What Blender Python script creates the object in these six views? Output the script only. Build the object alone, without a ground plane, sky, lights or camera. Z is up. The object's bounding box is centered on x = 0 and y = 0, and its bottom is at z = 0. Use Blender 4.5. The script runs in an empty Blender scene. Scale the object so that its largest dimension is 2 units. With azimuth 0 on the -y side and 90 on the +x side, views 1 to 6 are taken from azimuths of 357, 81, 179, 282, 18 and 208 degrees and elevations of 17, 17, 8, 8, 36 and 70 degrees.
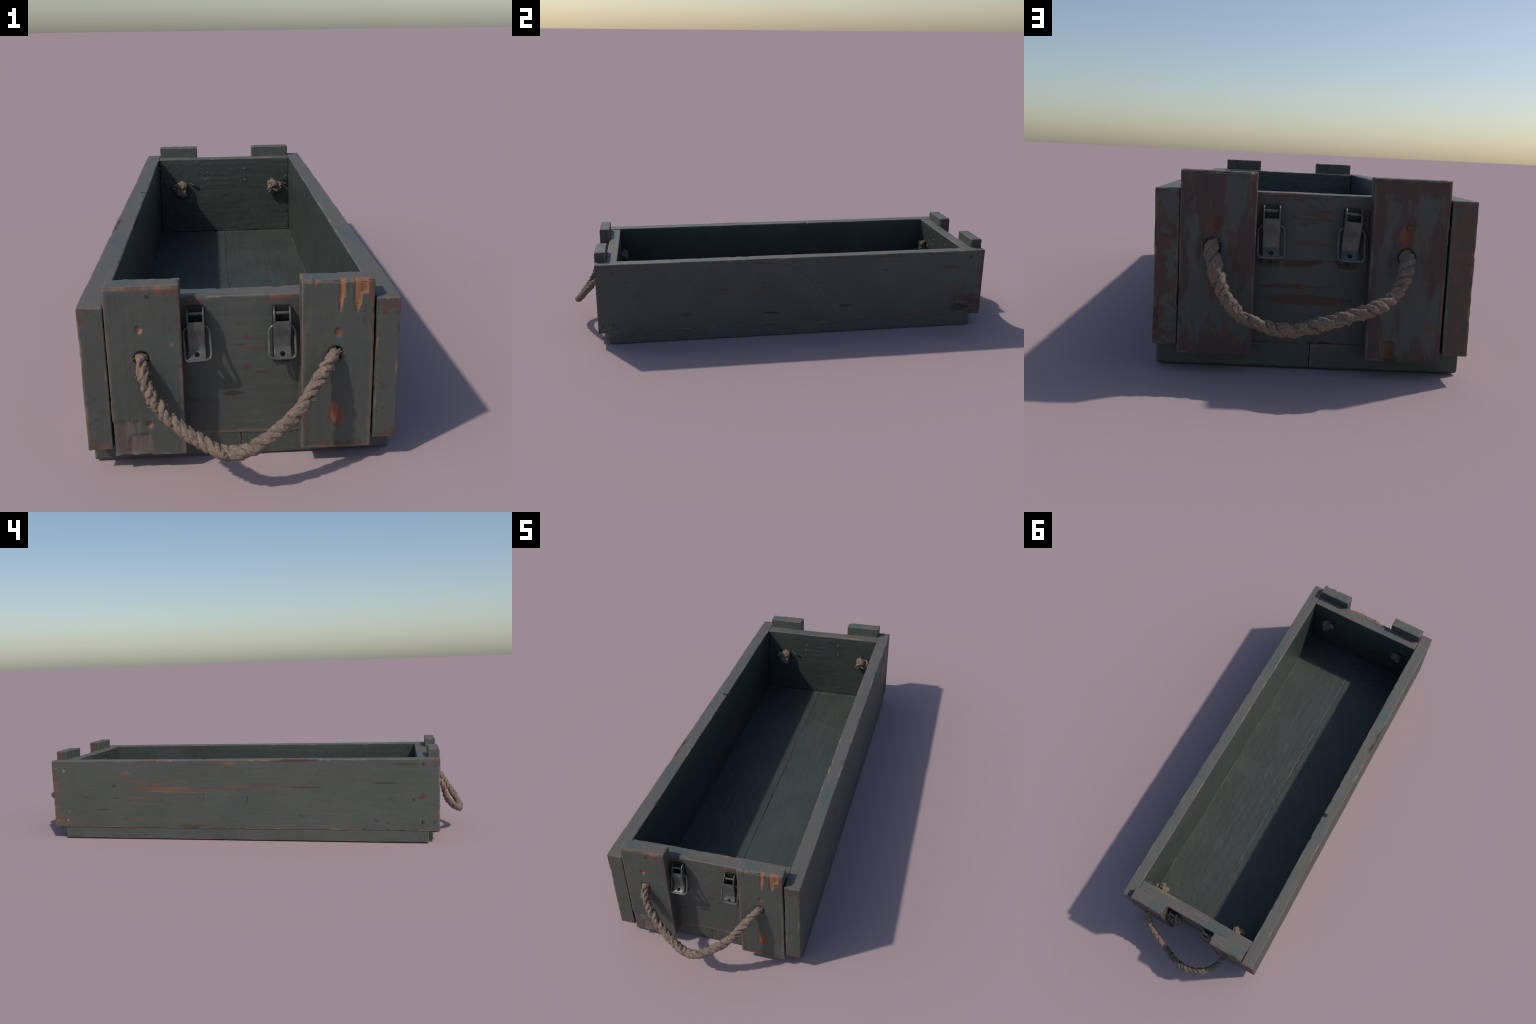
"""Long open wooden ammunition-style crate: two side planks, two end boards, two floor boards,
four end battens, two rope handles with knots inside, four sheet-metal draw latches."""
import bpy, math
import numpy as np
from mathutils import Vector

THETA = 0.0075            # the crate stands very slightly turned about z
Y_MID = 0.0

# ------------------------------------------------------------------ noise (numpy)
def _hash(i, j, k, seed):
    n = (i * 374761393 + j * 668265263 + k * 2147483647 + seed * 1274126177) & 0xFFFFFFFF
    n = ((n ^ (n >> 13)) * 1274126177) & 0xFFFFFFFF
    n = ((n ^ (n >> 16)) * 2246822519) & 0xFFFFFFFF
    return ((n ^ (n >> 15)) & 0xFFFFFF) / float(0xFFFFFF)

def vnoise(p, seed=0):
    """value noise in -1..1 at points p (n,3)"""
    f = np.floor(p).astype(np.int64)
    t = p - f
    t = t * t * t * (t * (t * 6 - 15) + 10)
    out = np.zeros(len(p))
    for dx in (0, 1):
        wx = t[:, 0] if dx else 1 - t[:, 0]
        for dy in (0, 1):
            wy = t[:, 1] if dy else 1 - t[:, 1]
            for dz in (0, 1):
                wz = t[:, 2] if dz else 1 - t[:, 2]
                out += wx * wy * wz * _hash(f[:, 0] + dx, f[:, 1] + dy, f[:, 2] + dz, seed)
    return out * 2 - 1

def fbm(p, seed=0, octaves=3):
    s, a, tot = 0, 1.0, 0
    for o in range(octaves):
        s = s + a * vnoise(p * (2.03 ** o) + 17.3 * o, seed + o * 31)
        tot += a
        a *= 0.5
    return s / tot

def sstep(a, b, x):
    t = np.clip((x - a) / (b - a), 0, 1)
    return t * t * (3 - 2 * t)

# ------------------------------------------------------------------ object helpers
def new_object(name, verts, faces, mats, parent=None, smooth=True, loc=(0, 0, 0)):
    me = bpy.data.meshes.new(name)
    me.from_pydata([tuple(v) for v in verts] if not isinstance(verts, np.ndarray) else verts.tolist(), [], faces)
    me.update()
    for m in mats:
        me.materials.append(m)
    if smooth:
        me.polygons.foreach_set("use_smooth", [True] * len(me.polygons))
    ob = bpy.data.objects.new(name, me)
    ob.location = loc
    bpy.context.scene.collection.objects.link(ob)
    if parent:
        ob.parent = parent
    return ob

root = bpy.data.objects.new("wooden_crate", None)
bpy.context.scene.collection.objects.link(root)
root.rotation_euler[2] = THETA
root["label"] = "long open green painted wooden crate with rope handles and latches"
root["category"] = "wooden crate"

def to_crate(x, y, z):
    """a point read off the pictures -> the crate's own (unturned) frame"""
    c, s = math.cos(THETA), math.sin(THETA)
    return np.array((c * x + s * y, -s * x + c * y, z))

# ------------------------------------------------------------------ node helpers
class Nodes:
    def __init__(self, name):
        self.mat = bpy.data.materials.new(name)
        self.mat.use_nodes = True
        self.t = self.mat.node_tree
        for n in list(self.t.nodes):
            self.t.nodes.remove(n)
        self.out = self.t.nodes.new("ShaderNodeOutputMaterial")
        self.bsdf = self.t.nodes.new("ShaderNodeBsdfPrincipled")
        self.t.links.new(self.bsdf.outputs[0], self.out.inputs[0])
        self.co = self.t.nodes.new("ShaderNodeTexCoord").outputs["Object"]
        sp = self.t.nodes.new("ShaderNodeSeparateXYZ")
        self.t.links.new(self.co, sp.inputs[0])
        self.x, self.y, self.z = sp.outputs

    def _set(self, sock, v):
        if isinstance(v, (int, float)):
            sock.default_value = v
        elif isinstance(v, (tuple, list)):
            sock.default_value = tuple(v) if len(v) == len(sock.default_value) else tuple(v) + (1.0,)
        else:
            self.t.links.new(v, sock)

    def m(self, op, a, b=0.0, clamp=False):
        n = self.t.nodes.new("ShaderNodeMath")
        n.operation = op
        n.use_clamp = clamp
        self._set(n.inputs[0], a)
        self._set(n.inputs[1], b)
        return n.outputs[0]

    def add(self, a, b): return self.m("ADD", a, b)
    def sub(self, a, b): return self.m("SUBTRACT", a, b)
    def mul(self, a, b): return self.m("MULTIPLY", a, b)

    def ramp(self, v, a, b, lo=0.0, hi=1.0):
        n = self.t.nodes.new("ShaderNodeMapRange")
        n.interpolation_type = "SMOOTHSTEP"
        self._set(n.inputs["Value"], v)
        for k, x in (("From Min", a), ("From Max", b), ("To Min", lo), ("To Max", hi)):
            self._set(n.inputs[k], x)
        return n.outputs[0]

    def noise(self, scale=5.0, stretch=(1, 1, 1), offset=(0, 0, 0), detail=4.0, rough=0.55, distort=0.0, vec=None):
        mp = self.t.nodes.new("ShaderNodeMapping")
        mp.inputs["Scale"].default_value = stretch
        mp.inputs["Location"].default_value = offset
        self.t.links.new(vec or self.co, mp.inputs["Vector"])
        n = self.t.nodes.new("ShaderNodeTexNoise")
        n.inputs["Scale"].default_value = scale
        n.inputs["Detail"].default_value = detail
        n.inputs["Roughness"].default_value = rough
        n.inputs["Distortion"].default_value = distort
        self.t.links.new(mp.outputs[0], n.inputs["Vector"])
        return n.outputs["Fac"]

    def mix(self, f, a, b):
        n = self.t.nodes.new("ShaderNodeMix")
        n.data_type = "RGBA"
        self._set(n.inputs[0], f)
        self._set(n.inputs[6], a)
        self._set(n.inputs[7], b)
        return n.outputs[2]

    def bump(self, height, strength=0.3, dist=0.001, normal=None):
        n = self.t.nodes.new("ShaderNodeBump")
        n.inputs["Strength"].default_value = strength
        n.inputs["Distance"].default_value = dist
        self._set(n.inputs["Height"], height)
        if normal is not None:
            self.t.links.new(normal, n.inputs["Normal"])
        return n.outputs[0]

    def finish(self, color, rough, normal=None, metallic=0.0, spec=0.5):
        self._set(self.bsdf.inputs["Base Color"], color)
        self._set(self.bsdf.inputs["Roughness"], rough)
        self._set(self.bsdf.inputs["Metallic"], metallic)
        self._set(self.bsdf.inputs["Specular IOR Level"], spec)
        if normal is not None:
            self.t.links.new(normal, self.bsdf.inputs["Normal"])
        return self.mat

# ------------------------------------------------------------------ colours (linear albedo)
PAINT_A = (0.079, 0.087, 0.073)
PAINT_B = (0.067, 0.075, 0.063)
PAINT_TEAL = (0.064, 0.083, 0.073)
BROWN = (0.088, 0.054, 0.042)
RUST = (0.190, 0.072, 0.040)
ORANGE = (0.360, 0.155, 0.070)
PALE = (0.220, 0.140, 0.092)
GREYWOOD = (0.155, 0.115, 0.095)
SCUFF = (0.044, 0.035, 0.030)
INNER_A = (0.063, 0.076, 0.066)
INNER_B = (0.053, 0.063, 0.054)
RIM_A = (0.138, 0.122, 0.108)
RIM_B = (0.090, 0.117, 0.109)
SEAM = (0.20, 0.175, 0.140)

class Patch:
    """A local change of surface in crate coordinates.
    kind: 'ellipse' | 'box' | 'wedge' ; colour None = only more paint loss (boost)."""
    def __init__(self, kind, centre, size, colour=None, boost=0.0, depth=0.0, ragged=0.25, grain=None, crate=False, soft=0.2):
        self.kind, self.size, self.colour = kind, np.array(size, float), colour
        self.boost, self.depth, self.ragged, self.soft = boost, depth, ragged, soft
        self.centre = np.array(centre, float) if crate else to_crate(*centre)
        self.grain = grain

    def local(self, origin):
        return self.centre - np.array(origin)

    def field_np(self, p, origin):
        """>0 inside, ~1 at the middle"""
        d = (p - self.local(origin)) / self.size
        if self.kind == "ellipse":
            return 1 - np.sqrt((d ** 2).sum(1))
        if self.kind == "box":
            return 1 - np.abs(d).max(1)
        # wedge: full width at the top (+z), a point at the bottom; inside the depth range
        w = np.clip((d[:, 2] + 1) / 2, 0, 1)
        inside = np.minimum(w - np.abs(d[:, 0]), (1 - np.abs(d[:, 1])))
        return np.minimum(np.minimum(inside, 1 + d[:, 2]), 3 * (1.06 - d[:, 2]))

    def field_nodes(self, n, origin, wobble):
        c = self.local(origin)
        ax = [n.mul(n.sub(s, float(c[i])), float(1 / self.size[i])) for i, s in enumerate((n.x, n.y, n.z))]
        if self.kind == "ellipse":
            s = n.add(n.add(n.mul(ax[0], ax[0]), n.mul(ax[1], ax[1])), n.mul(ax[2], ax[2]))
            f = n.sub(1.0, n.m("SQRT", s))
        elif self.kind == "box":
            a = [n.m("ABSOLUTE", v) for v in ax]
            f = n.sub(1.0, n.m("MAXIMUM", n.m("MAXIMUM", a[0], a[1]), a[2]))
        else:
            w = n.mul(n.add(ax[2], 1.0), 0.5)
            f = n.m("MINIMUM", n.sub(w, n.m("ABSOLUTE", ax[0])), n.sub(1.0, n.m("ABSOLUTE", ax[1])))
            f = n.m("MINIMUM", f, n.mul(n.sub(1.06, ax[2]), 3.0))
        return n.add(f, n.mul(n.sub(wobble, 0.5), (9 if self.colour is not None and self.ragged >= 0.2 else 4) * self.ragged))

# ------------------------------------------------------------------ painted wood material
def painted_wood(name, half, origin, grain, wear=0.60, edge=0.10, edge_len=0.012, patches=(), inner=None,
                 rim=False, seams=(), blotch=0.0, rough=0.62, seed=0.0, scuff=0.655, rust_bias=0.0, lumps=0.35, brown=BROWN, arris_amount=0.6, inner_shade=1.0, rust=RUST, soft_loss=0.055, arris_w=0.0050, grain_bump=0.25, pimples=0.35):
    n = Nodes(name)
    g = [1.0, 1.0, 1.0]
    g[grain] = 0.11
    off = (seed * 3.1, seed * 1.7, seed * 2.3)
    # distance to the nearest edge of the board
    d = [n.sub(float(h), n.m("ABSOLUTE", s)) for h, s in zip(half, (n.x, n.y, n.z))]
    mx = n.m("MAXIMUM", n.m("MAXIMUM", d[0], d[1]), d[2])
    mn = n.m("MINIMUM", n.m("MINIMUM", d[0], d[1]), d[2])
    e = n.sub(n.sub(n.add(n.add(d[0], d[1]), d[2]), mx), mn)          # the middle one
    # base paint
    n_lo = n.noise(5.0, offset=off, detail=3)
    n_mid = n.noise(26.0, stretch=[v if v == 1 else 0.4 for v in g], offset=off, detail=5, rough=0.6)
    n_grain = n.noise(34.0, stretch=g, offset=off, detail=6, rough=0.62, distort=0.25)
    n_fine = n.noise(230.0, stretch=[v if v == 1 else 0.3 for v in g], offset=off, detail=3)
    fleck = n.noise(120.0, stretch=[v if v == 1 else 0.28 for v in g], offset=(off[1], off[0] + 8, off[2]), detail=5, rough=0.72)
    rag = n.add(n.mul(n_grain, 0.40), n.mul(fleck, 0.60))
    wob = n.noise(75.0, offset=off, detail=4, rough=0.6)
    col = n.mix(n.ramp(n_lo, 0.35, 0.65), PAINT_A, PAINT_B)
    col = n.mix(n.mul(n.ramp(n_mid, 0.5, 0.72), 0.35), col, PAINT_TEAL)
    col = n.mix(n.mul(n.ramp(n_mid, 0.53, 0.30), 0.30), col, (0.080, 0.066, 0.056))
    # thin dark scuffs
    sc = n.noise(60.0, stretch=[v if v == 1 else 0.22 for v in g], offset=(off[1] + 4, off[0], off[2]), detail=3, rough=0.5)
    col = n.mix(n.mul(n.ramp(sc, scuff, scuff + 0.09), 0.6), col, SCUFF)
    # paint loss
    fld = n.add(n.add(n.mul(n_grain, 0.52), n.mul(n_mid, 0.30)), n.mul(fleck, 0.18))
    if blotch:
        fld = n.add(fld, n.mul(n.sub(n.noise(9.0, offset=(off[2] + 9, off[0], off[1]), detail=3), 0.5), blotch))
    near = n.m("POWER", 2.71828, n.mul(e, -1.0 / edge_len))
    fld = n.add(fld, n.mul(near, edge))
    for p in patches:
        if p.colour is None:
            f = p.field_nodes(n, origin, wob)
            fld = n.add(fld, n.mul(n.ramp(f, 0.0, 0.55), p.boost))
    lost = n.ramp(fld, wear, wear + soft_loss)
    tone = n.noise(48.0, stretch=g, offset=(off[2], off[1] + 7, off[0]), detail=4)
    wood = n.mix(n.ramp(tone, 0.44 - rust_bias, 0.66 - rust_bias), brown, rust)
    col = n.mix(n.mul(lost, 0.86), col, wood)
    # bright worn arris
    arris = n.ramp(n.add(e, n.mul(n.sub(n_mid, 0.5), 0.026)), arris_w, 0.0008)
    col = n.mix(n.mul(arris, arris_amount), col, n.mix(n.ramp(tone, 0.4, 0.62), GREYWOOD, PALE))
    rgh = n.ramp(lost, 0, 1, rough, 0.85)
    if rim:
        top = n.ramp(n.z, half[2] - 0.0022, half[2] - 0.0008)
        rn = n.noise(9.0, stretch=[v if v == 1 else 0.35 for v in g], offset=(off[0] + 3, off[2], off[1]), detail=4)
        rc = n.mix(n.ramp(rn, 0.47, 0.62), RIM_A, RIM_B)
        rc = n.mix(n.mul(n.ramp(n_grain, 0.57, 0.68), 0.6), rc, GREYWOOD)
        col = n.mix(n.mul(top, 0.8), col, rc)
    if inner:
        axis, sign = inner
        s = n.mul((n.x, n.y, n.z)[axis], float(sign))
        lim = half[axis]
        ins = n.ramp(n.add(s, n.mul(n.sub(n_mid, 0.5), 0.004)), lim - 0.004, lim - 0.0015)
        ic = n.mix(n.ramp(n_lo, 0.38, 0.62), tuple(inner_shade * v for v in INNER_A), tuple(inner_shade * v for v in INNER_B))
        ic = n.mix(n.mul(n.ramp(n_mid, 0.40, 0.7), 0.25), ic, (0.074, 0.084, 0.072))
        if rim:      # worn yellowish spots along the inner edge of the rim
            spot = n.mul(n.ramp(n.noise(16.0, offset=(off[1], off[2] + 5, off[0]), detail=3), 0.56, 0.66), n.ramp(e, 0.009, 0.002))
            col = n.mix(n.mul(spot, 0.75), col, (0.26, 0.19, 0.115))
            ins = n.mul(ins, n.ramp(n.z, half[2] - 0.0015, half[2] - 0.004))
        col = n.mix(ins, col, ic)
        rgh = n.add(n.mul(rgh, n.sub(1.0, ins)), n.mul(ins, 0.40))
    for axis, at, lo, hi, width in seams:       # pale hairline where boards meet
        s = n.m("ABSOLUTE", n.sub((n.x, n.y, n.z)[axis], float(at)))
        f = n.ramp(n.add(s, n.mul(n.sub(n_mid, 0.5), 0.006)), width, width * 0.3)
        f = n.mul(f, n.ramp(n.z, half[2] - 0.004, half[2] - 0.002))
        f = n.mul(f, n.ramp(n.noise(11.0, offset=(off[1] + 2, off[0], off[2]), detail=4, rough=0.65), 0.44, 0.60, 0.12, 0.75))
        col = n.mix(f, col, SEAM)
    for p in patches:
        if p.colour is not None:
            f = n.ramp(p.field_nodes(n, origin, wob if p.ragged < 0.2 else rag), 0.0, p.soft)
            c2 = n.mix(n.ramp(tone, 0.40, 0.62), tuple(0.68 * v for v in p.colour), p.colour)
            col = n.mix(n.mul(f, 0.92), col, c2)
            rgh = n.add(rgh, n.mul(f, 0.12))
    # fine relief
    h = n.add(n.add(n.mul(n_fine, 0.25), n.mul(n_mid, 0.6)), n.mul(lost, -0.35))
    h = n.add(h, n.mul(n_grain, grain_bump))
    pim = n.ramp(n.noise(88.0, offset=(off[0], off[2] + 6, off[1]), detail=2, rough=0.4), 0.63, 0.80)
    h = n.add(h, n.mul(pim, pimples))
    if inner:
        h = n.add(h, n.mul(ins, n.mul(n.noise(58.0, offset=(off[2] + 2, off[0], off[1]), detail=3, rough=0.5, distort=0.6), 1.5)))
    nor = n.bump(h, lumps, 0.0022)
    return n.finish(col, rgh, nor)

# ------------------------------------------------------------------ boards
def axis_points(h, step):
    edge = [0.0, 0.0008, 0.0017, 0.0030, 0.0050]
    k = max(2, int(round((2 * h - 0.012) / step)))
    return np.concatenate([[-h + v for v in edge], np.linspace(-h + 0.0075, h - 0.0075, k), [h - v for v in edge[::-1]]])

def box_surface(h, step):
    ax = [axis_points(v, s) for v, s in zip(h, step)]
    N = [len(a) for a in ax]
    quads = []
    for a in range(3):
        b, c = (a + 1) % 3, (a + 2) % 3
        for side in (0, 1):
            B, C = np.meshgrid(np.arange(N[b]), np.arange(N[c]), indexing="ij")
            I = [None] * 3
            I[a] = np.full_like(B, N[a] - 1 if side else 0)
            I[b], I[c] = B, C
            ids = (I[0] * N[1] + I[1]) * N[2] + I[2]
            q = np.stack([ids[:-1, :-1], ids[1:, :-1], ids[1:, 1:], ids[:-1, 1:]], -1).reshape(-1, 4)
            quads.append(q if side else q[:, ::-1])
    quads = np.concatenate(quads)
    uni, inv = np.unique(quads, return_inverse=True)
    i, r = np.divmod(uni, N[1] * N[2])
    j, k = np.divmod(r, N[2])
    return np.stack([ax[0][i], ax[1][j], ax[2][k]], 1), inv.reshape(-1, 4)

def board(name, lo, hi, grain, step=0.004, radius=0.0026, chip=0.006, warp=0.0014, relief=0.0004, patches=(), rounded=(),
          pits=(), seed=1, wave=(), floor_level=False, **mat):
    """A plank between the corners lo and hi (crate frame) with worn arrises, warp, grain relief, gouges and nail pits.
    rounded: (axis_a, sign_a, axis_b, sign_b, radius) extra large round-overs."""
    lo, hi = np.array(lo, float), np.array(hi, float)
    origin, half = (lo + hi) / 2, (hi - lo) / 2
    st = np.array([step] * 3)
    p, faces = box_surface(half, st)
    base = p.copy()
    for a, sa, b, sb, R in rounded:
        u, v = p[:, a] * sa - (half[a] - R), p[:, b] * sb - (half[b] - R)
        k = (u > 0) & (v > 0)
        ln = np.maximum(np.hypot(u, v), 1e-9)
        mxuv = np.maximum(u, v)
        sc = np.where(k, mxuv / ln, 1.0)                # square -> disc
        p[:, a] = np.where(k, sa * (half[a] - R + u * sc), p[:, a])
        p[:, b] = np.where(k, sb * (half[b] - R + v * sc), p[:, b])
    wpos = base + origin
    r = radius + chip * sstep(0.25, 0.75, fbm(wpos * 38.0, seed, 2)) + 0.0009 * vnoise(wpos * 130, seed + 5)
    r = np.maximum(r, 0.0010)[:, None]
    q = np.clip(base, -(half - r), half - r)
    dv = base - q
    ln = np.linalg.norm(dv, axis=1, keepdims=True)
    shrink = np.where(ln > r, (q + dv / np.maximum(ln, 1e-9) * r) - base, 0.0)
    p = p + shrink
    # outward direction of every surface point
    nrm = dv / np.maximum(ln, 1e-9)
    # warp of the whole plank
    gpos = wpos.copy()
    for a in range(3):
        if half[a] < 0.1 or a != grain:
            p[:, a] += warp * fbm(wpos * 5.0 + 40 * a, seed + 11 + a, 2)
    gs = np.array([95.0] * 3)
    gs[grain] = 9.0
    p += nrm * (relief * fbm(wpos * gs, seed + 3, 3) + relief * 0.9 * fbm(wpos * 55, seed + 4, 2))[:, None]
    for a, b, amp, length in wave:
        p[:, a] += amp * np.sin(wpos[:, b] / length * 2 * np.pi + seed)
    for pa in patches:
        if pa.depth:
            f = pa.field_np(base, origin)
            f = f + pa.ragged * 0.6 * fbm(wpos * 60, seed + 9, 2) * (0.6 if pa.ragged > .4 else 1)
            p -= nrm * (pa.depth * sstep(0.0, 0.28, f))[:, None]
    for (c, axis, rad, dep) in pits:
        c = to_crate(*c) - origin
        dd = base - c
        dd[:, axis] = 0
        sgn = np.sign(c[axis])
        on = (base[:, axis] * sgn > half[axis] - 0.004)
        f = sstep(rad, rad * 0.55, np.linalg.norm(dd, axis=1)) * on
        p[:, axis] -= sgn * dep * f
    if floor_level:
        p[:, 2] = np.maximum(p[:, 2], -origin[2])
    ob = new_object(name, p, faces.tolist(), [painted_wood(name + "_paint", half.tolist(), origin, grain, patches=patches, **mat)],
                    parent=root, loc=origin)
    return ob

TOP, Z0 = 0.3610, 0.0515
OUT, INN = 0.3105, 0.2645
FB_O, FB_I = -0.8330, -0.786       # front end board outer / inner face
BB_I, BB_O = 0.767, 0.8145         # back end board
P = Patch
EL = "ellipse"

def nail_ring(x, pts, rad=0.014, col=ORANGE):
    return [P(EL, (x, y, z), (0.012, r, r), col, ragged=0.12) for y, z, r in pts]

# side plank towards -x
west_x = -0.3150
west_nails = [(0.805, 0.316, .0085), (0.797, 0.086, .0085), (-0.81, 0.338, .0075), (-0.809, 0.088, .0085), (-0.861, 0.329, .005),
              (-0.857, 0.089, .0045), (0.843, 0.327, .005), (0.845, 0.085, .005)]
west = nail_ring(west_x, west_nails)
west += [P(EL, (west_x, 0.830, 0.114), (.01, .006, .006), ORANGE), P(EL, (west_x, 0.789, 0.125), (.01, .006, .005), ORANGE),
         P(EL, (west_x, 0.801, 0.200), (.01, .004, .004), ORANGE), P(EL, (west_x, -0.815, 0.205), (.01, .006, .005), RUST),
         P(EL, (west_x, 0.05, 0.234), (.02, .44, .0075), (0.155, .085, .055), ragged=.16, soft=.8), P(EL, (west_x, 0.10, 0.243), (.05, .55, .035), boost=.06), P(EL, (west_x, -0.4, 0.30), (.05, .4, .03), boost=.04), P(EL, (west_x, 0.0, 0.06), (.05, .75, .014), boost=.07), P(EL, (west_x, 0.0, 0.356), (.05, .85, .010), boost=.06), P(EL, (west_x, 0.35, 0.222), (.02, .13, .0045), (0.190, .098, .060), ragged=.3, soft=.5),
         P(EL, (west_x, 0.44, 0.232), (.02, .030, .014), (0.190, .098, .060), ragged=.3, soft=.6), P(EL, (west_x, 0.43, 0.193), (.02, .11, .0055), (0.190, .098, .060), ragged=.3, soft=.5),
         P(EL, (west_x, 0.47, 0.268), (.02, .05, .007), (0.190, .098, .060), ragged=.35, soft=.5), P(EL, (west_x, 0.50, 0.303), (.02, .035, .008), (0.190, .098, .060), ragged=.35, soft=.5),
         P(EL, (west_x, 0.01, 0.346), (.02, .035, .009), (0.190, .098, .060), ragged=.3, soft=.5), P(EL, (west_x, -0.28, 0.356), (.02, .12, .009), BROWN, ragged=.3, soft=.5),
         P(EL, (west_x, -0.30, 0.240), (.02, .10, .006), BROWN, ragged=.35, soft=.5), P(EL, (west_x, -0.65, 0.258), (.02, .07, .006), SCUFF, ragged=.3, soft=.6),
         P(EL, (west_x, -0.74, 0.339), (.02, .08, .004), SCUFF, ragged=.25, soft=.6), P(EL, (west_x, 0.20, 0.062), (.02, .08, .012), BROWN, ragged=.3, soft=.5),
         P(EL, (west_x, 0.563, 0.246), (.02, .012, .012), SCUFF, ragged=.25, soft=.7), P(EL, (west_x, 0.555, 0.189), (.02, .035, .005), SCUFF, ragged=.25, soft=.7),
         P(EL, (west_x, 0.62, 0.135), (.02, .05, .006), SCUFF, ragged=.25, soft=.8), P(EL, (west_x, -0.618, 0.096), (.02, .012, .010), SCUFF, ragged=.2, soft=.8),
         P(EL, (west_x, -0.666, 0.086), (.02, .009, .010), SCUFF, ragged=.2, soft=.8), P(EL, (west_x, -0.773, 0.187), (.02, .010, .008), SCUFF, ragged=.2, soft=.8),
         P(EL, (west_x, -0.81, 0.205), (.02, .022, .018), BROWN, ragged=.3, soft=.8), P(EL, (west_x, -0.057, 0.185), (.02, .004, .03), SCUFF, ragged=.2, soft=.9),
         P(EL, (west_x, 0.143, 0.205), (.02, .003, .03), SCUFF, ragged=.2, soft=.9),
         P(EL, (west_x, 0.30, 0.236), (.02, .22, .006), (0.20, .10, .06), ragged=.3, soft=.5), P(EL, (west_x, 0.22, 0.216), (.02, .16, .003), (0.17, .09, .06), ragged=.3, soft=.6),
         P(EL, (west_x, -0.05, 0.243), (.02, .20, .004), (0.14, .085, .06), ragged=.25, soft=.8), P(EL, (west_x, -0.20, 0.252), (.02, .30, .003), (0.12, .085, .065), ragged=.25, soft=.8),
         P(EL, (west_x, 0.40, 0.160), (.02, .16, .004), (0.13, .085, .06), ragged=.3, soft=.8), P(EL, (west_x, 0.15, 0.315), (.02, .25, .003), (0.12, .085, .065), ragged=.3, soft=.8),
         P(EL, (west_x, -0.50, 0.115), (.02, .22, .003), (0.105, .08, .062), ragged=.3, soft=.8), P(EL, (west_x, 0.45, 0.09), (.02, .035, .03), (0.12, .075, .055), ragged=.4, soft=.9),
         P(EL, (west_x, 0.83, 0.275), (.02, .05, .003), (0.15, .08, .05), ragged=.3, soft=.6), P(EL, (west_x, 0.84, 0.238), (.02, .04, .004), (0.13, .075, .05), ragged=.3, soft=.6),
         P(EL, (west_x, 0.87, 0.17), (.05, .060, .26), boost=.19), P(EL, (west_x, 0.86, 0.06), (.05, .14, .05), boost=.20),
         P(EL, (west_x, 0.40, 0.25), (.05, .28, .10), boost=.09), P(EL, (west_x, -0.87, 0.36), (.05, .05, .03), boost=.2),
         P("box", (-0.290, 0.864, 0.20), (.06, .016, .30), boost=.10), P(EL, (-0.312, -0.8785, 0.352), (.030, .03, .05), boost=.17), P(EL, (-0.29, -0.877, 0.06), (.05, .02, .03), boost=.16),
         P(EL, (-0.272, 0.145, 0.362), (.012, .010, .012), SCUFF, depth=.005, ragged=.15)]
board("side_plank", (-0.3150, -0.8785, Z0), (-INN, 0.8650, TOP), 1, patches=west, seed=3, wear=0.600, rust=(0.150, 0.082, 0.052), brown=(0.098, 0.070, 0.055), soft_loss=0.09, edge=0.105, edge_len=0.010,
      inner=(0, 1), rim=True, inner_shade=0.88, pits=[((west_x, y, z), 0, r * .85, .0045) for y, z, r in west_nails])

# side plank towards +x
east_x = 0.3125
east_nails = [(0.796, 0.329, .0065), (0.794, 0.090, .0065), (-0.806, 0.322, .0065), (-0.809, 0.088, .0065), (-0.853, 0.085, .005)]
east = [P(EL, (east_x, y, z), (.012, r * 1.8, r * 1.4), (0.13, .058, .038), ragged=.3) for y, z, r in east_nails]
east += [P(EL, (east_x, 0.825, 0.10), (.02, .07, .06), (0.095, .056, .042), ragged=.35, soft=.4), P(EL, (east_x, 0.747, 0.093), (.02, .05, .025), SCUFF, ragged=.35, soft=.6),
         P(EL, (east_x, 0.80, 0.20), (.05, .16, .18), boost=.10), P(EL, (east_x, 0.72, 0.12), (.05, .25, .05), boost=.06),
         P(EL, (east_x, 0.746, 0.185), (.02, .08, .006), RUST, ragged=.35, soft=.5), P(EL, (east_x, 0.695, 0.287), (.02, .05, .008), BROWN, ragged=.35, soft=.5),
         P(EL, (east_x, 0.514, 0.063), (.02, .06, .010), RUST, ragged=.3, soft=.5), P(EL, (east_x, 0.40, 0.352), (.05, .35, .012), boost=.08),
         P(EL, (east_x, -0.326, 0.226), (.02, .045, .006), BROWN, ragged=.3, soft=.5), P(EL, (east_x, -0.19, 0.226), (.02, .015, .004), RUST, ragged=.2, soft=.5),
         P(EL, (east_x, -0.50, 0.12), (.02, .04, .015), BROWN, ragged=.35, soft=.7), P(EL, (east_x, 0.215, 0.125), (.02, .04, .010), SCUFF, ragged=.35, soft=.7),
         P(EL, (east_x, -0.12, 0.11), (.02, .05, .006), SCUFF, ragged=.35, soft=.7), P(EL, (east_x, -0.16, 0.25), (.02, .010, .006), SCUFF, ragged=.25, soft=.7),
         P(EL, (east_x, -0.853, 0.32), (.02, .012, .010), RUST, ragged=.3, soft=.6),
         P("box", (0.285, 0.857, 0.20), (.06, .016, .30), boost=.10), P(EL, (0.312, -0.876, 0.350), (.045, .03, .045), boost=.13), P(EL, (0.31, -0.873, 0.06), (.03, .02, .03), boost=.16)]
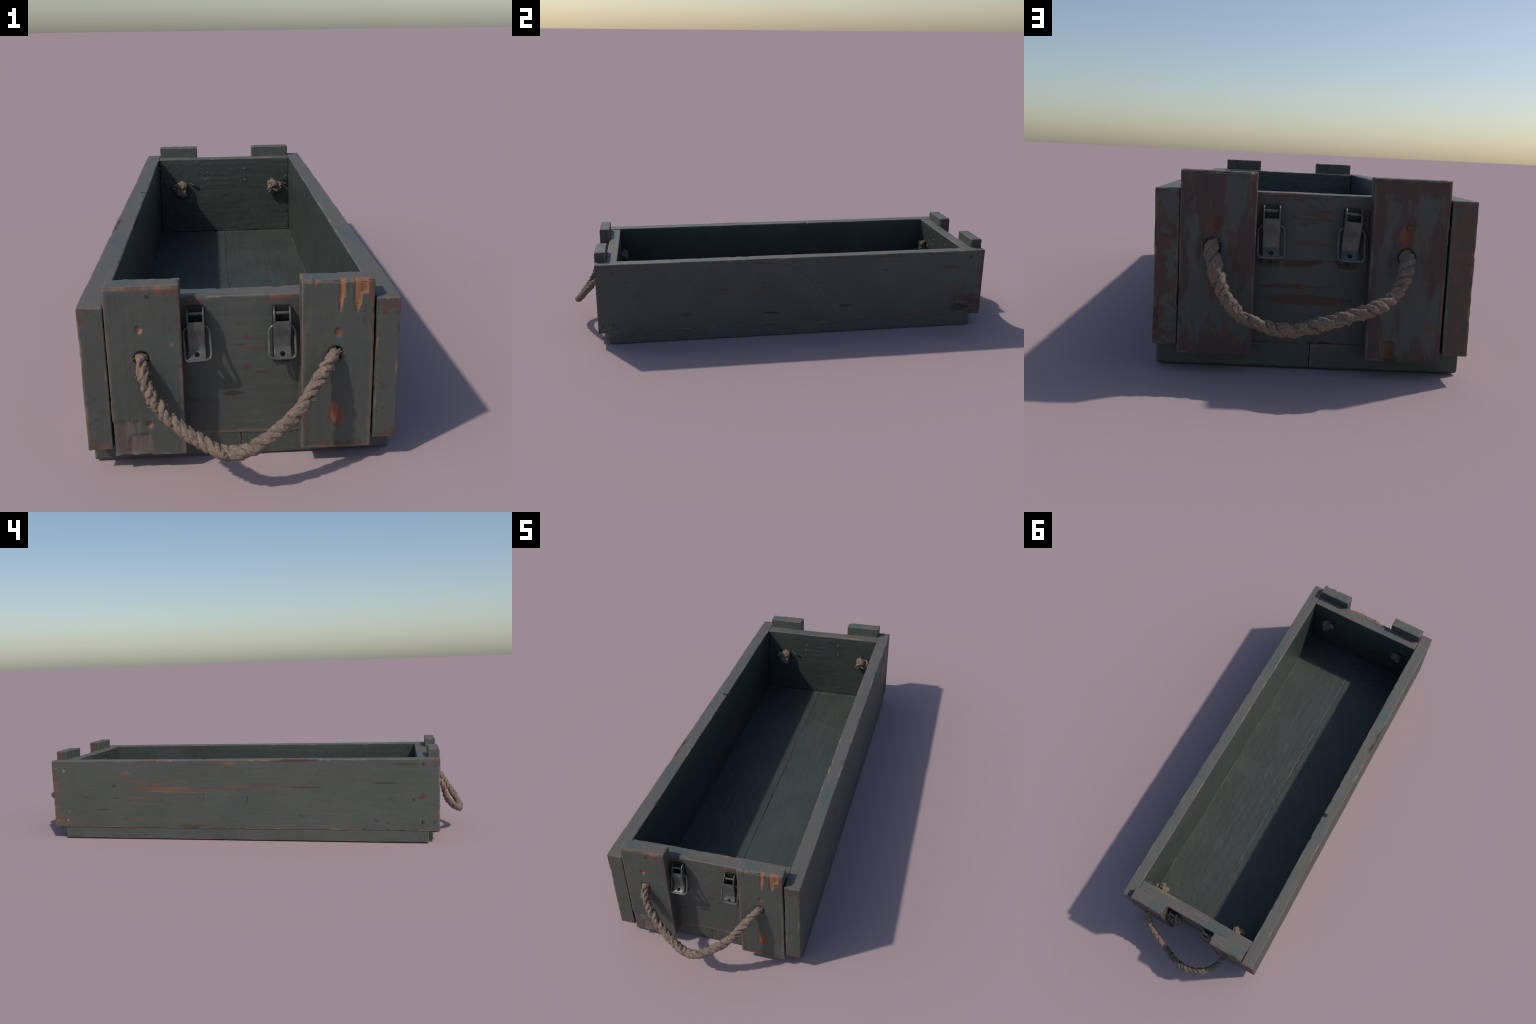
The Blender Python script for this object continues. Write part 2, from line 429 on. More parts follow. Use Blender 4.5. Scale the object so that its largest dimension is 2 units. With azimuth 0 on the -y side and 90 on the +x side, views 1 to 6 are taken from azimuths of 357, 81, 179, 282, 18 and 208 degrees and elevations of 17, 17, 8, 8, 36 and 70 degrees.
# long thin diagonal crack: a chain of slim stains
crack = [(-0.20, 0.345), (-0.043, 0.331), (0.045, 0.268), (0.12, 0.150), (0.20, 0.062)]
class Crack(Patch):
    """thin straight line from a to b on the plane of the side plank"""
    def __init__(self, a, b, width):
        ca, cb = to_crate(east_x, *a), to_crate(east_x, *b)
        super().__init__("line", (ca + cb) / 2, (1, 1, 1), (0.066, 0.046, 0.038), crate=True, ragged=0.02, soft=0.5)
        d = (cb - ca)
        self.len = np.linalg.norm(d) / 2
        self.u = d / np.linalg.norm(d)
        self.w = width
    def field_nodes(self, n, origin, wobble):
        c = self.local(origin)
        y, z = n.sub(n.y, float(c[1])), n.sub(n.z, float(c[2]))
        along = n.add(n.mul(y, float(self.u[1])), n.mul(z, float(self.u[2])))
        across = n.add(n.mul(y, float(-self.u[2])), n.mul(z, float(self.u[1])))
        across = n.add(across, n.mul(n.sub(wobble, 0.5), 0.010))
        f = n.m("MINIMUM", n.sub(1.0, n.mul(n.m("ABSOLUTE", across), 1 / self.w)), n.mul(n.sub(self.len, n.m("ABSOLUTE", along)), 100.0))
        return n.m("MINIMUM", f, n.mul(n.sub(n.x, 0.010), 100.0))
east += [Crack(a, b, 0.0017) for a, b in zip(crack[:-1], crack[1:])]
board("side_plank", (INN, -0.8760, Z0), (0.3125, 0.8590, TOP), 1, patches=east, seed=7, wear=0.625, rust=(0.115, 0.056, 0.038), edge=0.095, edge_len=0.010,
      inner=(0, -1), rim=True, inner_shade=0.88, pits=[((east_x, y, z), 0, r, .004) for y, z, r in east_nails])

# end boards (between the side planks)
front = [P(EL, (0.075, FB_I - .004, TOP), (.085, .010, .006), (0.24, .165, .100), ragged=.3, soft=.8), P(EL, (-0.03, FB_O + .01, TOP), (.06, .012, .006), (0.16, .12, .095), ragged=.3, soft=.9),
         P(EL, (-0.012, FB_O, 0.144), (.027, .012, .0065), (0.055, .038, .033), ragged=.38, soft=.5), P(EL, (-0.075, FB_O, 0.362), (.030, .010, .007), PALE, depth=.004, ragged=.2, soft=.4),
         P(EL, (0.017, FB_O, 0.268), (.006, .01, .008), (0.14, .062, .042), ragged=.3), P(EL, (0.017, FB_O, 0.204), (.008, .01, .006), (0.14, .062, .042), ragged=.3), P(EL, (0.03, FB_O, 0.245), (.028, .01, .003), (0.12, .06, .042), ragged=.3),
         P(EL, (0.045, FB_O, 0.19), (.012, .01, .003), BROWN), P(EL, (-0.085, FB_O, 0.345), (.04, .02, .02), boost=.13), P(EL, (0.09, FB_O, 0.345), (.05, .02, .02), boost=.12)]
board("end_board", (-INN + .0006, FB_O, Z0 + .001), (INN - .0006, FB_I, TOP - .0015), 0, patches=front, seed=12, pimples=0.6, grain_bump=0.12, arris_w=0.007, wear=0.665, edge=0.10, edge_len=0.008,
      inner=(1, 1), rim=True, inner_shade=0.88, step=0.003, relief=.0006)
back = [P(EL, (0.13, BB_I + .005, TOP), (.07, .010, .006), (0.22, .165, .095), ragged=.3, soft=.8), P(EL, (-0.02, BB_I + .03, TOP), (.05, .015, .006), (0.155, .115, .095), ragged=.3, soft=.9),
        P(EL, (0.022, BB_O, 0.217), (.042, .012, .010), (0.115, .055, .039), ragged=.25, soft=.4), P(EL, (0.0, BB_O, 0.259), (.045, .012, .0055), (0.115, .055, .039), ragged=.3, soft=.4),
        P(EL, (0.0, BB_O, 0.143), (.11, .02, .012), boost=.16), P(EL, (0.04, BB_O, 0.171), (.05, .012, .006), (0.115, .055, .039), ragged=.35, soft=.4),
        P(EL, (0.0, BB_O, 0.315), (.06, .02, .04), boost=.09), P(EL, (0.0, BB_O, 0.36), (.12, .02, .02), boost=.08),
        P(EL, (0.0, BB_O, 0.10), (.12, .02, .02), boost=.08)]
board("end_board", (-INN + .0006, BB_I, Z0 + .001), (INN - .0006, BB_O, TOP - .0015), 0, patches=back, seed=15, brown=(0.074, 0.050, 0.041), rust=(0.115, 0.056, 0.038), soft_loss=0.085, wear=0.553, edge=0.10, edge_len=0.010,
      inner=(1, -1), rim=True, inner_shade=0.88, step=0.003, relief=.0006)

# floor boards
SPLIT = -0.0045
for i, (a, b) in enumerate(((-0.3120, SPLIT - .0004), (SPLIT + .0004, 0.3100))):
    cx = (a + b) / 2
    wall = -INN if i == 0 else INN
    board("floor_board", (a, -0.833, 0.0), (b, 0.8125, 0.0530), 1, seed=21 + i, wear=0.66, edge=0.09, edge_len=0.010, radius=0.0016, chip=0.0012, warp=0.0006, floor_level=True, rounded=((0, -1 if i == 0 else 1, 2, -1, .005), (1, -1, 2, -1, .005), (1, 1, 2, -1, .005)),
          inner=(2, 1), relief=0.0007, seams=((0, wall - cx, 0, 0, 0.0035), (0, (SPLIT - cx), 0, 0, 0.0022), (1, BB_I - 0.0035, 0, 0, 0.004)))

# battens (vertical grain) that stand above the rim
bf = -0.8785
board("batten", (-0.2635, bf, 0.035), (-0.1175, FB_O + .0005, 0.400), 2, step=0.0027, seed=31, rim=True, arris_w=0.0085, arris_amount=0.75, pimples=0.7, grain_bump=0.1, wear=0.650, edge=0.18, edge_len=0.012, relief=.0006, rounded=((1, -1, 2, 1, .010),),
      patches=[P("box", (-0.232, bf, 0.075), (.032, .010, .044), GREYWOOD, depth=.0025, ragged=.42, soft=.15), P("box", (-0.203, bf, 0.058), (.024, .010, .030), GREYWOOD, depth=.0022, ragged=.42, soft=.15),
               P(EL, (-0.192, bf, 0.311), (.0070, .012, .0085), (0.36, .17, .11), depth=.004, ragged=.16), P(EL, (-0.182, bf, 0.105), (.0068, .012, .0080), (0.36, .17, .10), depth=.004, ragged=.16),
               P(EL, (-0.19, bf, 0.25), (.021, .008, .021), (0.16, .11, .08), ragged=.18, soft=.7), P(EL, (-0.14, bf, 0.392), (.03, .02, .02), boost=.14), P(EL, (-0.19, bf, 0.40), (.08, .02, .012), boost=.14),
               P(EL, (-0.173, bf, 0.379), (.005, .01, .005), SCUFF), P(EL, (-0.13, bf, 0.278), (.004, .01, .004), PALE), P(EL, (-0.19, bf, 0.17), (.006, .01, .004), PALE, soft=.8)],
      pits=[((-0.19, bf, 0.251), 1, .0165, .020)])
board("batten", (0.1175, bf, 0.034), (0.2610, FB_O + .0005, 0.401), 2, step=0.0027, seed=34, rim=True, arris_w=0.0085, arris_amount=0.75, pimples=0.7, grain_bump=0.1, wear=0.645, edge=0.19, edge_len=0.013, relief=.0006, rounded=((1, -1, 2, 1, .009),),
      patches=[P("box", (0.2025, bf, 0.388), (.0060, .012, .026), ORANGE, depth=.0035, ragged=.06, soft=.12), P("wedge", (0.2005, bf, 0.347), (.0055, .012, .018), ORANGE, depth=.0030, ragged=.06, soft=.12),
               P("box", (0.2340, bf, 0.378), (.0072, .012, .030), ORANGE, depth=.0030, ragged=.07, soft=.12), P("box", (0.2470, bf, 0.389), (.0070, .012, .020), ORANGE, depth=.0048, ragged=.08, soft=.12), P("wedge", (0.2335, bf, 0.341), (.0070, .012, .011), ORANGE, depth=.0030, ragged=.06, soft=.12),
               P("wedge", (0.149, bf, 0.391), (.0035, .012, .013), RUST, depth=.002, ragged=.05, soft=.12), P(EL, (0.198, bf, 0.106), (.020, .012, .026), (0.20, .066, .034), depth=.0012, ragged=.40, soft=.3), P(EL, (0.190, bf, 0.118), (.010, .012, .026), (0.33, .125, .055), depth=.0012, ragged=.40, soft=.3),
               P(EL, (0.196, bf, 0.291), (.0075, .012, .010), RUST, depth=.003, ragged=.12), P(EL, (0.192, bf, 0.245), (.022, .008, .022), (0.12, .075, .055), ragged=.18, soft=.7),
               P(EL, (0.19, bf, 0.04), (.08, .02, .03), boost=.13), P(EL, (0.13, bf, 0.10), (.02, .02, .04), boost=.10), P(EL, (0.26, bf, 0.38), (.02, .02, .04), boost=.13)],
      pits=[((0.192, bf, 0.247), 1, .0165, .020)])
bb = 0.8630
board("batten", (0.1155, BB_O - .0005, 0.036), (0.2635, bb, 0.3985), 2, step=0.0027, seed=37, rim=True, brown=(0.074, 0.050, 0.041), rust=(0.115, 0.056, 0.038), soft_loss=0.085, wear=0.492, edge=0.11, edge_len=0.020, relief=.0006, blotch=0.34, rounded=((1, 1, 2, 1, .008),),
      patches=[P("box", (0.19, BB_O, 0.385), (.12, .012, .05), boost=-.20), P(EL, (0.206, bb, 0.351), (.045, .02, .06), boost=.13), P(EL, (0.186, bb, 0.297), (.018, .012, .016), (0.13, .062, .04), ragged=.3, soft=.5), P(EL, (0.19, bb, 0.16), (.010, .012, .035), (0.12, .058, .04), ragged=.3, soft=.6),
               P(EL, (0.185, bb, 0.095), (.008, .01, .007), RUST), P(EL, (0.117, bb, 0.392), (.007, .02, .012), PALE, depth=.004, ragged=.15), P(EL, (0.19, bb, 0.06), (.09, .02, .03), boost=.06),
               P(EL, (0.193, bb, 0.252), (.024, .008, .024), (0.07, .05, .042), ragged=.2, soft=.8), P(EL, (0.25, bb, 0.20), (.02, .02, .06), boost=.08)],
      pits=[((0.193, bb, 0.252), 1, .0175, .020)])
board("batten", (-0.2610, BB_O - .0005, 0.035), (-0.1105, bb, 0.3985), 2, step=0.0027, seed=41, rim=True, brown=(0.074, 0.050, 0.041), rust=(0.115, 0.056, 0.038), soft_loss=0.085, wear=0.500, edge=0.11, edge_len=0.020, relief=.0006, blotch=0.30,
      patches=[P("box", (-0.19, BB_O, 0.385), (.12, .012, .05), boost=-.20), P("box", (-0.165, bb, 0.054), (.0105, .012, .024), (0.17, .072, .042), depth=.004, ragged=.03, soft=.1), P(EL, (-0.188, bb, 0.286), (.016, .012, .028), (0.20, .080, .042), ragged=.25, soft=.5),
               P(EL, (-0.243, bb, 0.103), (.015, .012, .012), (0.15, .065, .04), ragged=.3, soft=.5), P(EL, (-0.19, bb, 0.39), (.09, .02, .04), boost=.12), P(EL, (-0.13, bb, 0.33), (.03, .02, .08), boost=.10),
               P(EL, (-0.12, bb, 0.09), (.04, .02, .09), boost=.10), P(EL, (-0.188, bb, 0.247), (.026, .008, .024), (0.08, .055, .045), ragged=.2, soft=.8), P(EL, (-0.175, bb, 0.16), (.02, .02, .07), boost=.05)],
      pits=[((-0.188, bb, 0.247), 1, .0175, .020)])

# ------------------------------------------------------------------ nails sunk in their pits
def rusty(name, col, metallic=0.5, rough=0.6):
    n = Nodes(name)
    f = n.noise(300.0, detail=4)
    return n.finish(n.mix(n.ramp(f, 0.35, 0.65), col, tuple(0.5 * c for c in col)), rough, n.bump(f, 0.4, 0.0006), metallic)

nail_dark = rusty("nail_iron", (0.020, 0.016, 0.014))
nail_rust = rusty("nail_rust", (0.17, 0.075, 0.042), 0.1, 0.8)

def disc_mesh(name, rad, thick, mat, seg=16):
    rings = [(0.0, thick), (0.72 * rad, thick * .92), (0.93 * rad, thick * .6), (rad, 0.0), (rad * .98, -thick)]
    v, f = [(0, 0, thick)], []
    for r, z in rings[1:]:
        v += [(r * math.cos(2 * math.pi * i / seg), r * math.sin(2 * math.pi * i / seg), z) for i in range(seg)]
    f += [(0, 1 + i, 1 + (i + 1) % seg) for i in range(seg)]
    for k in range(len(rings) - 2):
        a, b = 1 + k * seg, 1 + (k + 1) * seg
        f += [(a + i, b + i, b + (i + 1) % seg, a + (i + 1) % seg) for i in range(seg)]
    me = bpy.data.meshes.new(name)
    me.from_pydata(v, [], f)
    me.materials.append(mat)
    me.polygons.foreach_set("use_smooth", [True] * len(me.polygons))
    return me

nail_me = disc_mesh("nail", 0.0042, 0.0008, nail_dark)
nail_me_r = disc_mesh("nail_rusty", 0.0058, 0.0012, nail_rust)

def nail(me, pos, normal, scale=1.0, sink=0.003):
    o = bpy.data.objects.new("nail", me)
    bpy.context.scene.collection.objects.link(o)
    o.parent = root
    nv = Vector(normal)
    o.location = Vector(to_crate(*pos)) - nv * sink
    o.rotation_euler = nv.to_track_quat("Z", "Y").to_euler()
    o.scale = (scale,) * 3
    return o

for y, z, r in west_nails:
    rusty_one = y > 0 and r > .006
    nail(nail_me_r if rusty_one else nail_me, (west_x, y, z), (-1, 0, 0), r / .0085 if not rusty_one else r / .0105, .0030)
for y, z, r in east_nails:
    nail(nail_me, (east_x, y, z), (1, 0, 0), r / .008, .0030)
for x, z in ((0.186, 0.295), (0.192, 0.177), (0.185, 0.095)):
    nail(nail_me_r, (x, bb, z), (0, 1, 0), 1.0, -0.0004)
nail(nail_me_r, (-0.191, bb, 0.305), (0, 1, 0), 1.0, -0.0002)
# tips of clenched nails on the inside of the back end board
paint_tip = rusty("painted_tip", (0.11, 0.135, 0.12), 0.0, 0.5)
tip_me = disc_mesh("nail_tip", 0.006, 0.0030, paint_tip, 10)
for x, z in ((-0.075, 0.302), (-0.082, 0.273), (0.078, 0.316), (0.079, 0.268)):
    nail(tip_me, (x, BB_I, z), (0, -1, 0), 1.0, 0.001)

# ------------------------------------------------------------------ rope
def rope_material():
    n = Nodes("rope_fibre")
    a = n.noise(26.0, detail=4)
    b = n.noise(260.0, detail=4, rough=0.7)
    c = n.mix(n.ramp(a, 0.35, 0.65), (0.215, 0.158, 0.120), (0.185, 0.140, 0.108))
    c = n.mix(n.ramp(b, 0.40, 0.72), c, (0.270, 0.203, 0.158))
    c = n.mix(n.ramp(b, 0.45, 0.30), c, (0.085, 0.062, 0.048))
    return n.finish(c, 0.92, n.bump(b, 0.8, 0.0014), spec=0.15)
ROPE = rope_material()

def resample(pts, step):
    pts = [np.array(p, float) for p in pts]
    pts = [2 * pts[0] - pts[1]] + pts + [2 * pts[-1] - pts[-2]]
    out = []
    for i in range(1, len(pts) - 2):
        p0, p1, p2, p3 = pts[i - 1:i + 3]
        for t in np.linspace(0, 1, 30, endpoint=False):
            out.append(0.5 * ((2 * p1) + (-p0 + p2) * t + (2 * p0 - 5 * p1 + 4 * p2 - p3) * t * t + (-p0 + 3 * p1 - 3 * p2 + p3) * t ** 3))
    out.append(pts[-2])
    out = np.array(out)
    s = np.concatenate([[0], np.cumsum(np.linalg.norm(np.diff(out, axis=0), axis=1))])
    k = max(4, int(s[-1] / step))
    q = np.linspace(0, s[-1], k)
    return np.stack([np.interp(q, s, out[:, a]) for a in range(3)], 1), q

def frames(c):
    t = np.gradient(c, axis=0)
    t /= np.linalg.norm(t, axis=1, keepdims=True)
    u = np.zeros_like(c)
    v0 = np.cross(t[0], (0.3, 0.2, 0.9))
    u[0] = v0 / np.linalg.norm(v0)
    for i in range(1, len(c)):
        w = u[i - 1] - t[i] * np.dot(u[i - 1], t[i])
        u[i] = w / np.linalg.norm(w)
    return t, u, np.cross(t, u)

def tube(c, rad, seg, seed, rough, stretch=1.0, cap=True):
    """tube of radius array rad along the points c"""
    t, u, w = frames(c)
    th = np.linspace(0, 2 * np.pi, seg, endpoint=False)
    ring = np.cos(th)[None, :, None] * u[:, None, :] + np.sin(th)[None, :, None] * w[:, None, :]
    p = c[:, None, :] + ring * np.broadcast_to(rad, (len(c),))[:, None, None]
    flat = p.reshape(-1, 3)
    nr = ring.reshape(-1, 3)
    if rough:
        s = np.arange(len(c))
        q = np.stack([np.repeat(s * stretch, seg), np.tile(np.cos(th) * 2.2, len(c)), np.tile(np.sin(th) * 2.2, len(c))], 1)
        flat = flat + nr * (rough * (fbm(q, seed, 3) + 0.7 * fbm(flat * 160, seed + 7, 2)))[:, None]
    f = []
    n = len(c)
    for i in range(n - 1):
        for j in range(seg):
            a, b = i * seg + j, i * seg + (j + 1) % seg
            f.append((a, b, b + seg, a + seg))
    if cap:
        f.append(tuple(range(seg))[::-1])
        f.append(tuple((n - 1) * seg + j for j in range(seg)))
    return flat, f

def join(parts):
    V, F, o = [], [], 0
    for v, f in parts:
        V.append(v)
        F += [tuple(i + o for i in q) for q in f]
        o += len(v)
    return np.concatenate(V), F

def rope_parts(pts, seed, pitch=0.062, off=0.0060, strand=0.0076, step=0.0015, fat=None, rough=0.0034):
    c, q = resample(pts, step)
    t, u, w = frames(c)
    wob = 1 + 0.10 * fbm(np.stack([q * 30, q * 0, q * 0], 1), seed, 2)
    if fat is not None:
        wob = wob * np.interp(q / q[-1], np.linspace(0, 1, len(fat)), fat)
    out = []
    for s in range(3):
        ph = 2 * np.pi * (s / 3 + q / pitch) + 0.8 * fbm(np.stack([q * 22, q * 0 + s, q * 0], 1), seed + s, 2)
        cs = c + (np.cos(ph)[:, None] * u + np.sin(ph)[:, None] * w) * (off * wob)[:, None]
        out.append(tube(cs, strand * wob * (1 + 0.12 * fbm(np.stack([q * 60, q * 0 + 5 * s, q * 0], 1), seed + 40 + s, 2)), 18, seed + 9 * s, rough, 0.16))
    return out, c, (t, u, w)

def fibres(c, frame, count, rad, seed, length=0.014):
    """short frayed fibres lying along the rope surface"""
    rng = np.random.default_rng(seed)
    t, u, w = frame
    out = []
    for _ in range(count):
        i = rng.integers(3, len(c) - 4)
        a = rng.uniform(0, 2 * np.pi)
        n = np.cos(a) * u[i] + np.sin(a) * w[i]
        tang = t[i] * rng.choice([-1, 1]) + np.cross(t[i], n) * rng.uniform(0.2, 0.9)
        L = length * rng.uniform(0.5, 1.3)
        p0 = c[i] + n * rad * 0.86
        pts = np.array([p0, p0 + tang * L * 0.4 + n * 0.0015, p0 + tang * L * 0.75 + n * rng.uniform(0.002, 0.005), p0 + tang * L + n * rng.uniform(0.002, 0.008)])
        out.append(tube(pts, np.array([0.0011, 0.0011, 0.0009, 0.0003]), 5, 0, 0))
    return out

def C(p):
    return to_crate(*p)

front_path = [(-0.190, -0.835, 0.254), (-0.190, -0.866, 0.253), (-0.190, -0.889, 0.243), (-0.185, -0.901, 0.221), (-0.173, -0.910, 0.188), (-0.153, -0.921, 0.160), (-0.129, -0.936, 0.140),
              (-0.104, -0.949, 0.124), (-0.076, -0.962, 0.112), (-0.049, -0.973, 0.101), (-0.021, -0.980, 0.096), (0.009, -0.983, 0.102), (0.037, -0.978, 0.115), (0.070, -0.967, 0.133),
              (0.100, -0.953, 0.154), (0.124, -0.938, 0.175), (0.146, -0.920, 0.201), (0.168, -0.902, 0.226), (0.184, -0.886, 0.243), (0.192, -0.866, 0.249), (0.192, -0.835, 0.250)]
back_path = [(0.193, 0.820, 0.256), (0.193, 0.848, 0.256), (0.193, 0.870, 0.250), (0.186, 0.890, 0.222), (0.175, 0.904, 0.189), (0.163, 0.913, 0.164), (0.145, 0.924, 0.143), (0.120, 0.935, 0.128), (0.090, 0.947, 0.119),
             (0.060, 0.960, 0.115), (0.031, 0.973, 0.119), (-0.004, 0.983, 0.129), (-0.038, 0.986, 0.141), (-0.070, 0.983, 0.151), (-0.107, 0.972, 0.162), (-0.140, 0.950, 0.173), (-0.162, 0.925, 0.188),
             (-0.176, 0.903, 0.212), (-0.186, 0.884, 0.236), (-0.188, 0.860, 0.247), (-0.188, 0.820, 0.248)]

for seed, path, fat in ((51, front_path, [0.95, 0.92, 0.98, 1, 1, 1, 0.98, 0.95, 0.95]), (77, back_path, [1.1, 1.12, 1.05, 1, 1, 1, 1, 1.05, 1.1])):
    parts, c, fr = rope_parts([C(p) for p in path], seed, fat=fat)
    v, f = join(parts)
    r = new_object("rope_handle", v, f, [ROPE], parent=root)
    v, f = join(fibres(c, fr, 60, 0.0130, seed + 1, 0.006))
    fo = new_object("rope_fibre", v, f, [ROPE], parent=r)
    fo["kind"] = "stuff"

def knot(centre, out, size, seed, spin, tail):
    """overhand knot (trefoil of the same rope) against the inner wall; out = +-1 direction along y into the crate"""
    ts = np.linspace(0.35, 2 * np.pi + 0.15, 40)
    k = np.stack([np.sin(ts) + 2 * np.sin(2 * ts), np.sin(3 * ts) * 0.85, np.cos(ts) - 2 * np.cos(2 * ts)], 1) * size / 3.0
    cs, sn = math.cos(spin), math.sin(spin)
    k = np.stack([k[:, 0] * cs - k[:, 2] * sn, k[:, 1] * out, k[:, 0] * sn + k[:, 2] * cs], 1)
    c0 = C(centre)
    pts = [c0 + p for p in k]
    end = pts[-1]
    for i, d in enumerate(tail):
        pts.append(end + np.array(d))
    parts, c, fr = rope_parts(pts, seed, pitch=0.05, off=0.0050, strand=0.0068, step=0.0020, rough=0.0034)
    v, f = join(parts)
    o = new_object("rope_knot", v, f, [ROPE], parent=root)
    v, f = join(fibres(c, fr, 40, 0.0100, seed + 3, 0.010))
    fo = new_object("rope_fibre", v, f, [ROPE], parent=o)
    fo["kind"] = "stuff"

knot((-0.189, 0.752, 0.240), -1, 0.0235, 91, 0.4, [(0.004, -0.008, -0.012), (0.006, -0.014, -0.026)])
knot((0.196, 0.752, 0.242), -1, 0.0235, 95, 1.5, [(-0.004, -0.010, 0.006), (-0.006, -0.016, 0.0)])
knot((0.190, -0.772, 0.240), 1, 0.0225, 99, 2.4, [(0.006, 0.008, -0.016), (0.012, 0.012, -0.036)])
knot((-0.190, -0.773, 0.246), 1, 0.0170, 103, 3.6, [(-0.006, 0.004, -0.008), (-0.012, 0.008, -0.014)])

# slivers of lifted paint beside the knots on the back end board
sliver_mat = rusty("lifted_paint", (0.075, 0.095, 0.085), 0.0, 0.4)
for a, b, lift in (((-0.154, BB_I, 0.262), (-0.108, BB_I, 0.238), .010), ((0.232, BB_I, 0.264), (0.256, BB_I, 0.293), .010), ((0.236, BB_I, 0.249), (0.258, BB_I, 0.247), .006)):
    a, b = C(a), C(b)
    mid = (a + b) / 2 + np.array((0, -lift, 0.003))
    c, q = resample([a + (0, .002, 0), mid, b + (0, .001, 0)], 0.003)
    v, f = tube(c, 0.0030 * np.sin(np.linspace(0.25, np.pi - 0.12, len(c))), 8, 5, 0.0006)
    new_object("splinter", v, f, [sliver_mat], parent=root)

# ------------------------------------------------------------------ latches
def metal_material():
    n = Nodes("worn_metal")
    a = n.noise(40.0, detail=4)
    b = n.noise(220.0, detail=4)
    c = n.mix(n.ramp(a, 0.38, 0.62), (0.120, 0.125, 0.113), (0.088, 0.094, 0.084))
    c = n.mix(n.mul(n.ramp(n.noise(70.0, offset=(3, 1, 4), detail=4), 0.58, 0.70), 0.7), c, (0.12, 0.070, 0.048))
    return n.finish(c, n.ramp(a, 0.35, 0.65, 0.28, 0.46), n.bump(b, 0.25, 0.0006), metallic=0.3)
METAL = metal_material()
METAL_DARK = rusty("dark_metal", (0.055, 0.050, 0.046), 0.6, 0.5)

def apply_modifiers(o):
    dg = bpy.context.evaluated_depsgraph_get()
    me = bpy.data.meshes.new_from_object(o.evaluated_get(dg))
    old = o.data
    o.modifiers.clear()
    o.data = me
    me.name = old.name
    return o

def sheet(profile, widths, thick, cols=8):
    """bent sheet metal: profile points (out, z) across half widths, thickness to the back"""
    prof = np.array(profile, float)
    # smooth the profile
    pts3 = [np.array((0, p[0], p[1])) for p in prof]
    c, q = resample(pts3, 0.0022)
    w = np.interp(q, np.interp(np.arange(len(prof)), np.arange(len(prof)), np.concatenate([[0], np.cumsum(np.linalg.norm(np.diff(prof, axis=0), axis=1))])), widths)
    xs = np.linspace(-1, 1, cols + 1)
    v = np.array([(x * w[i], c[i][1], c[i][2]) for i in range(len(c)) for x in xs])
    m = cols + 1
    f = [(i * m + j, i * m + j + 1, (i + 1) * m + j + 1, (i + 1) * m + j) for i in range(len(c) - 1) for j in range(cols)]
    return v, f

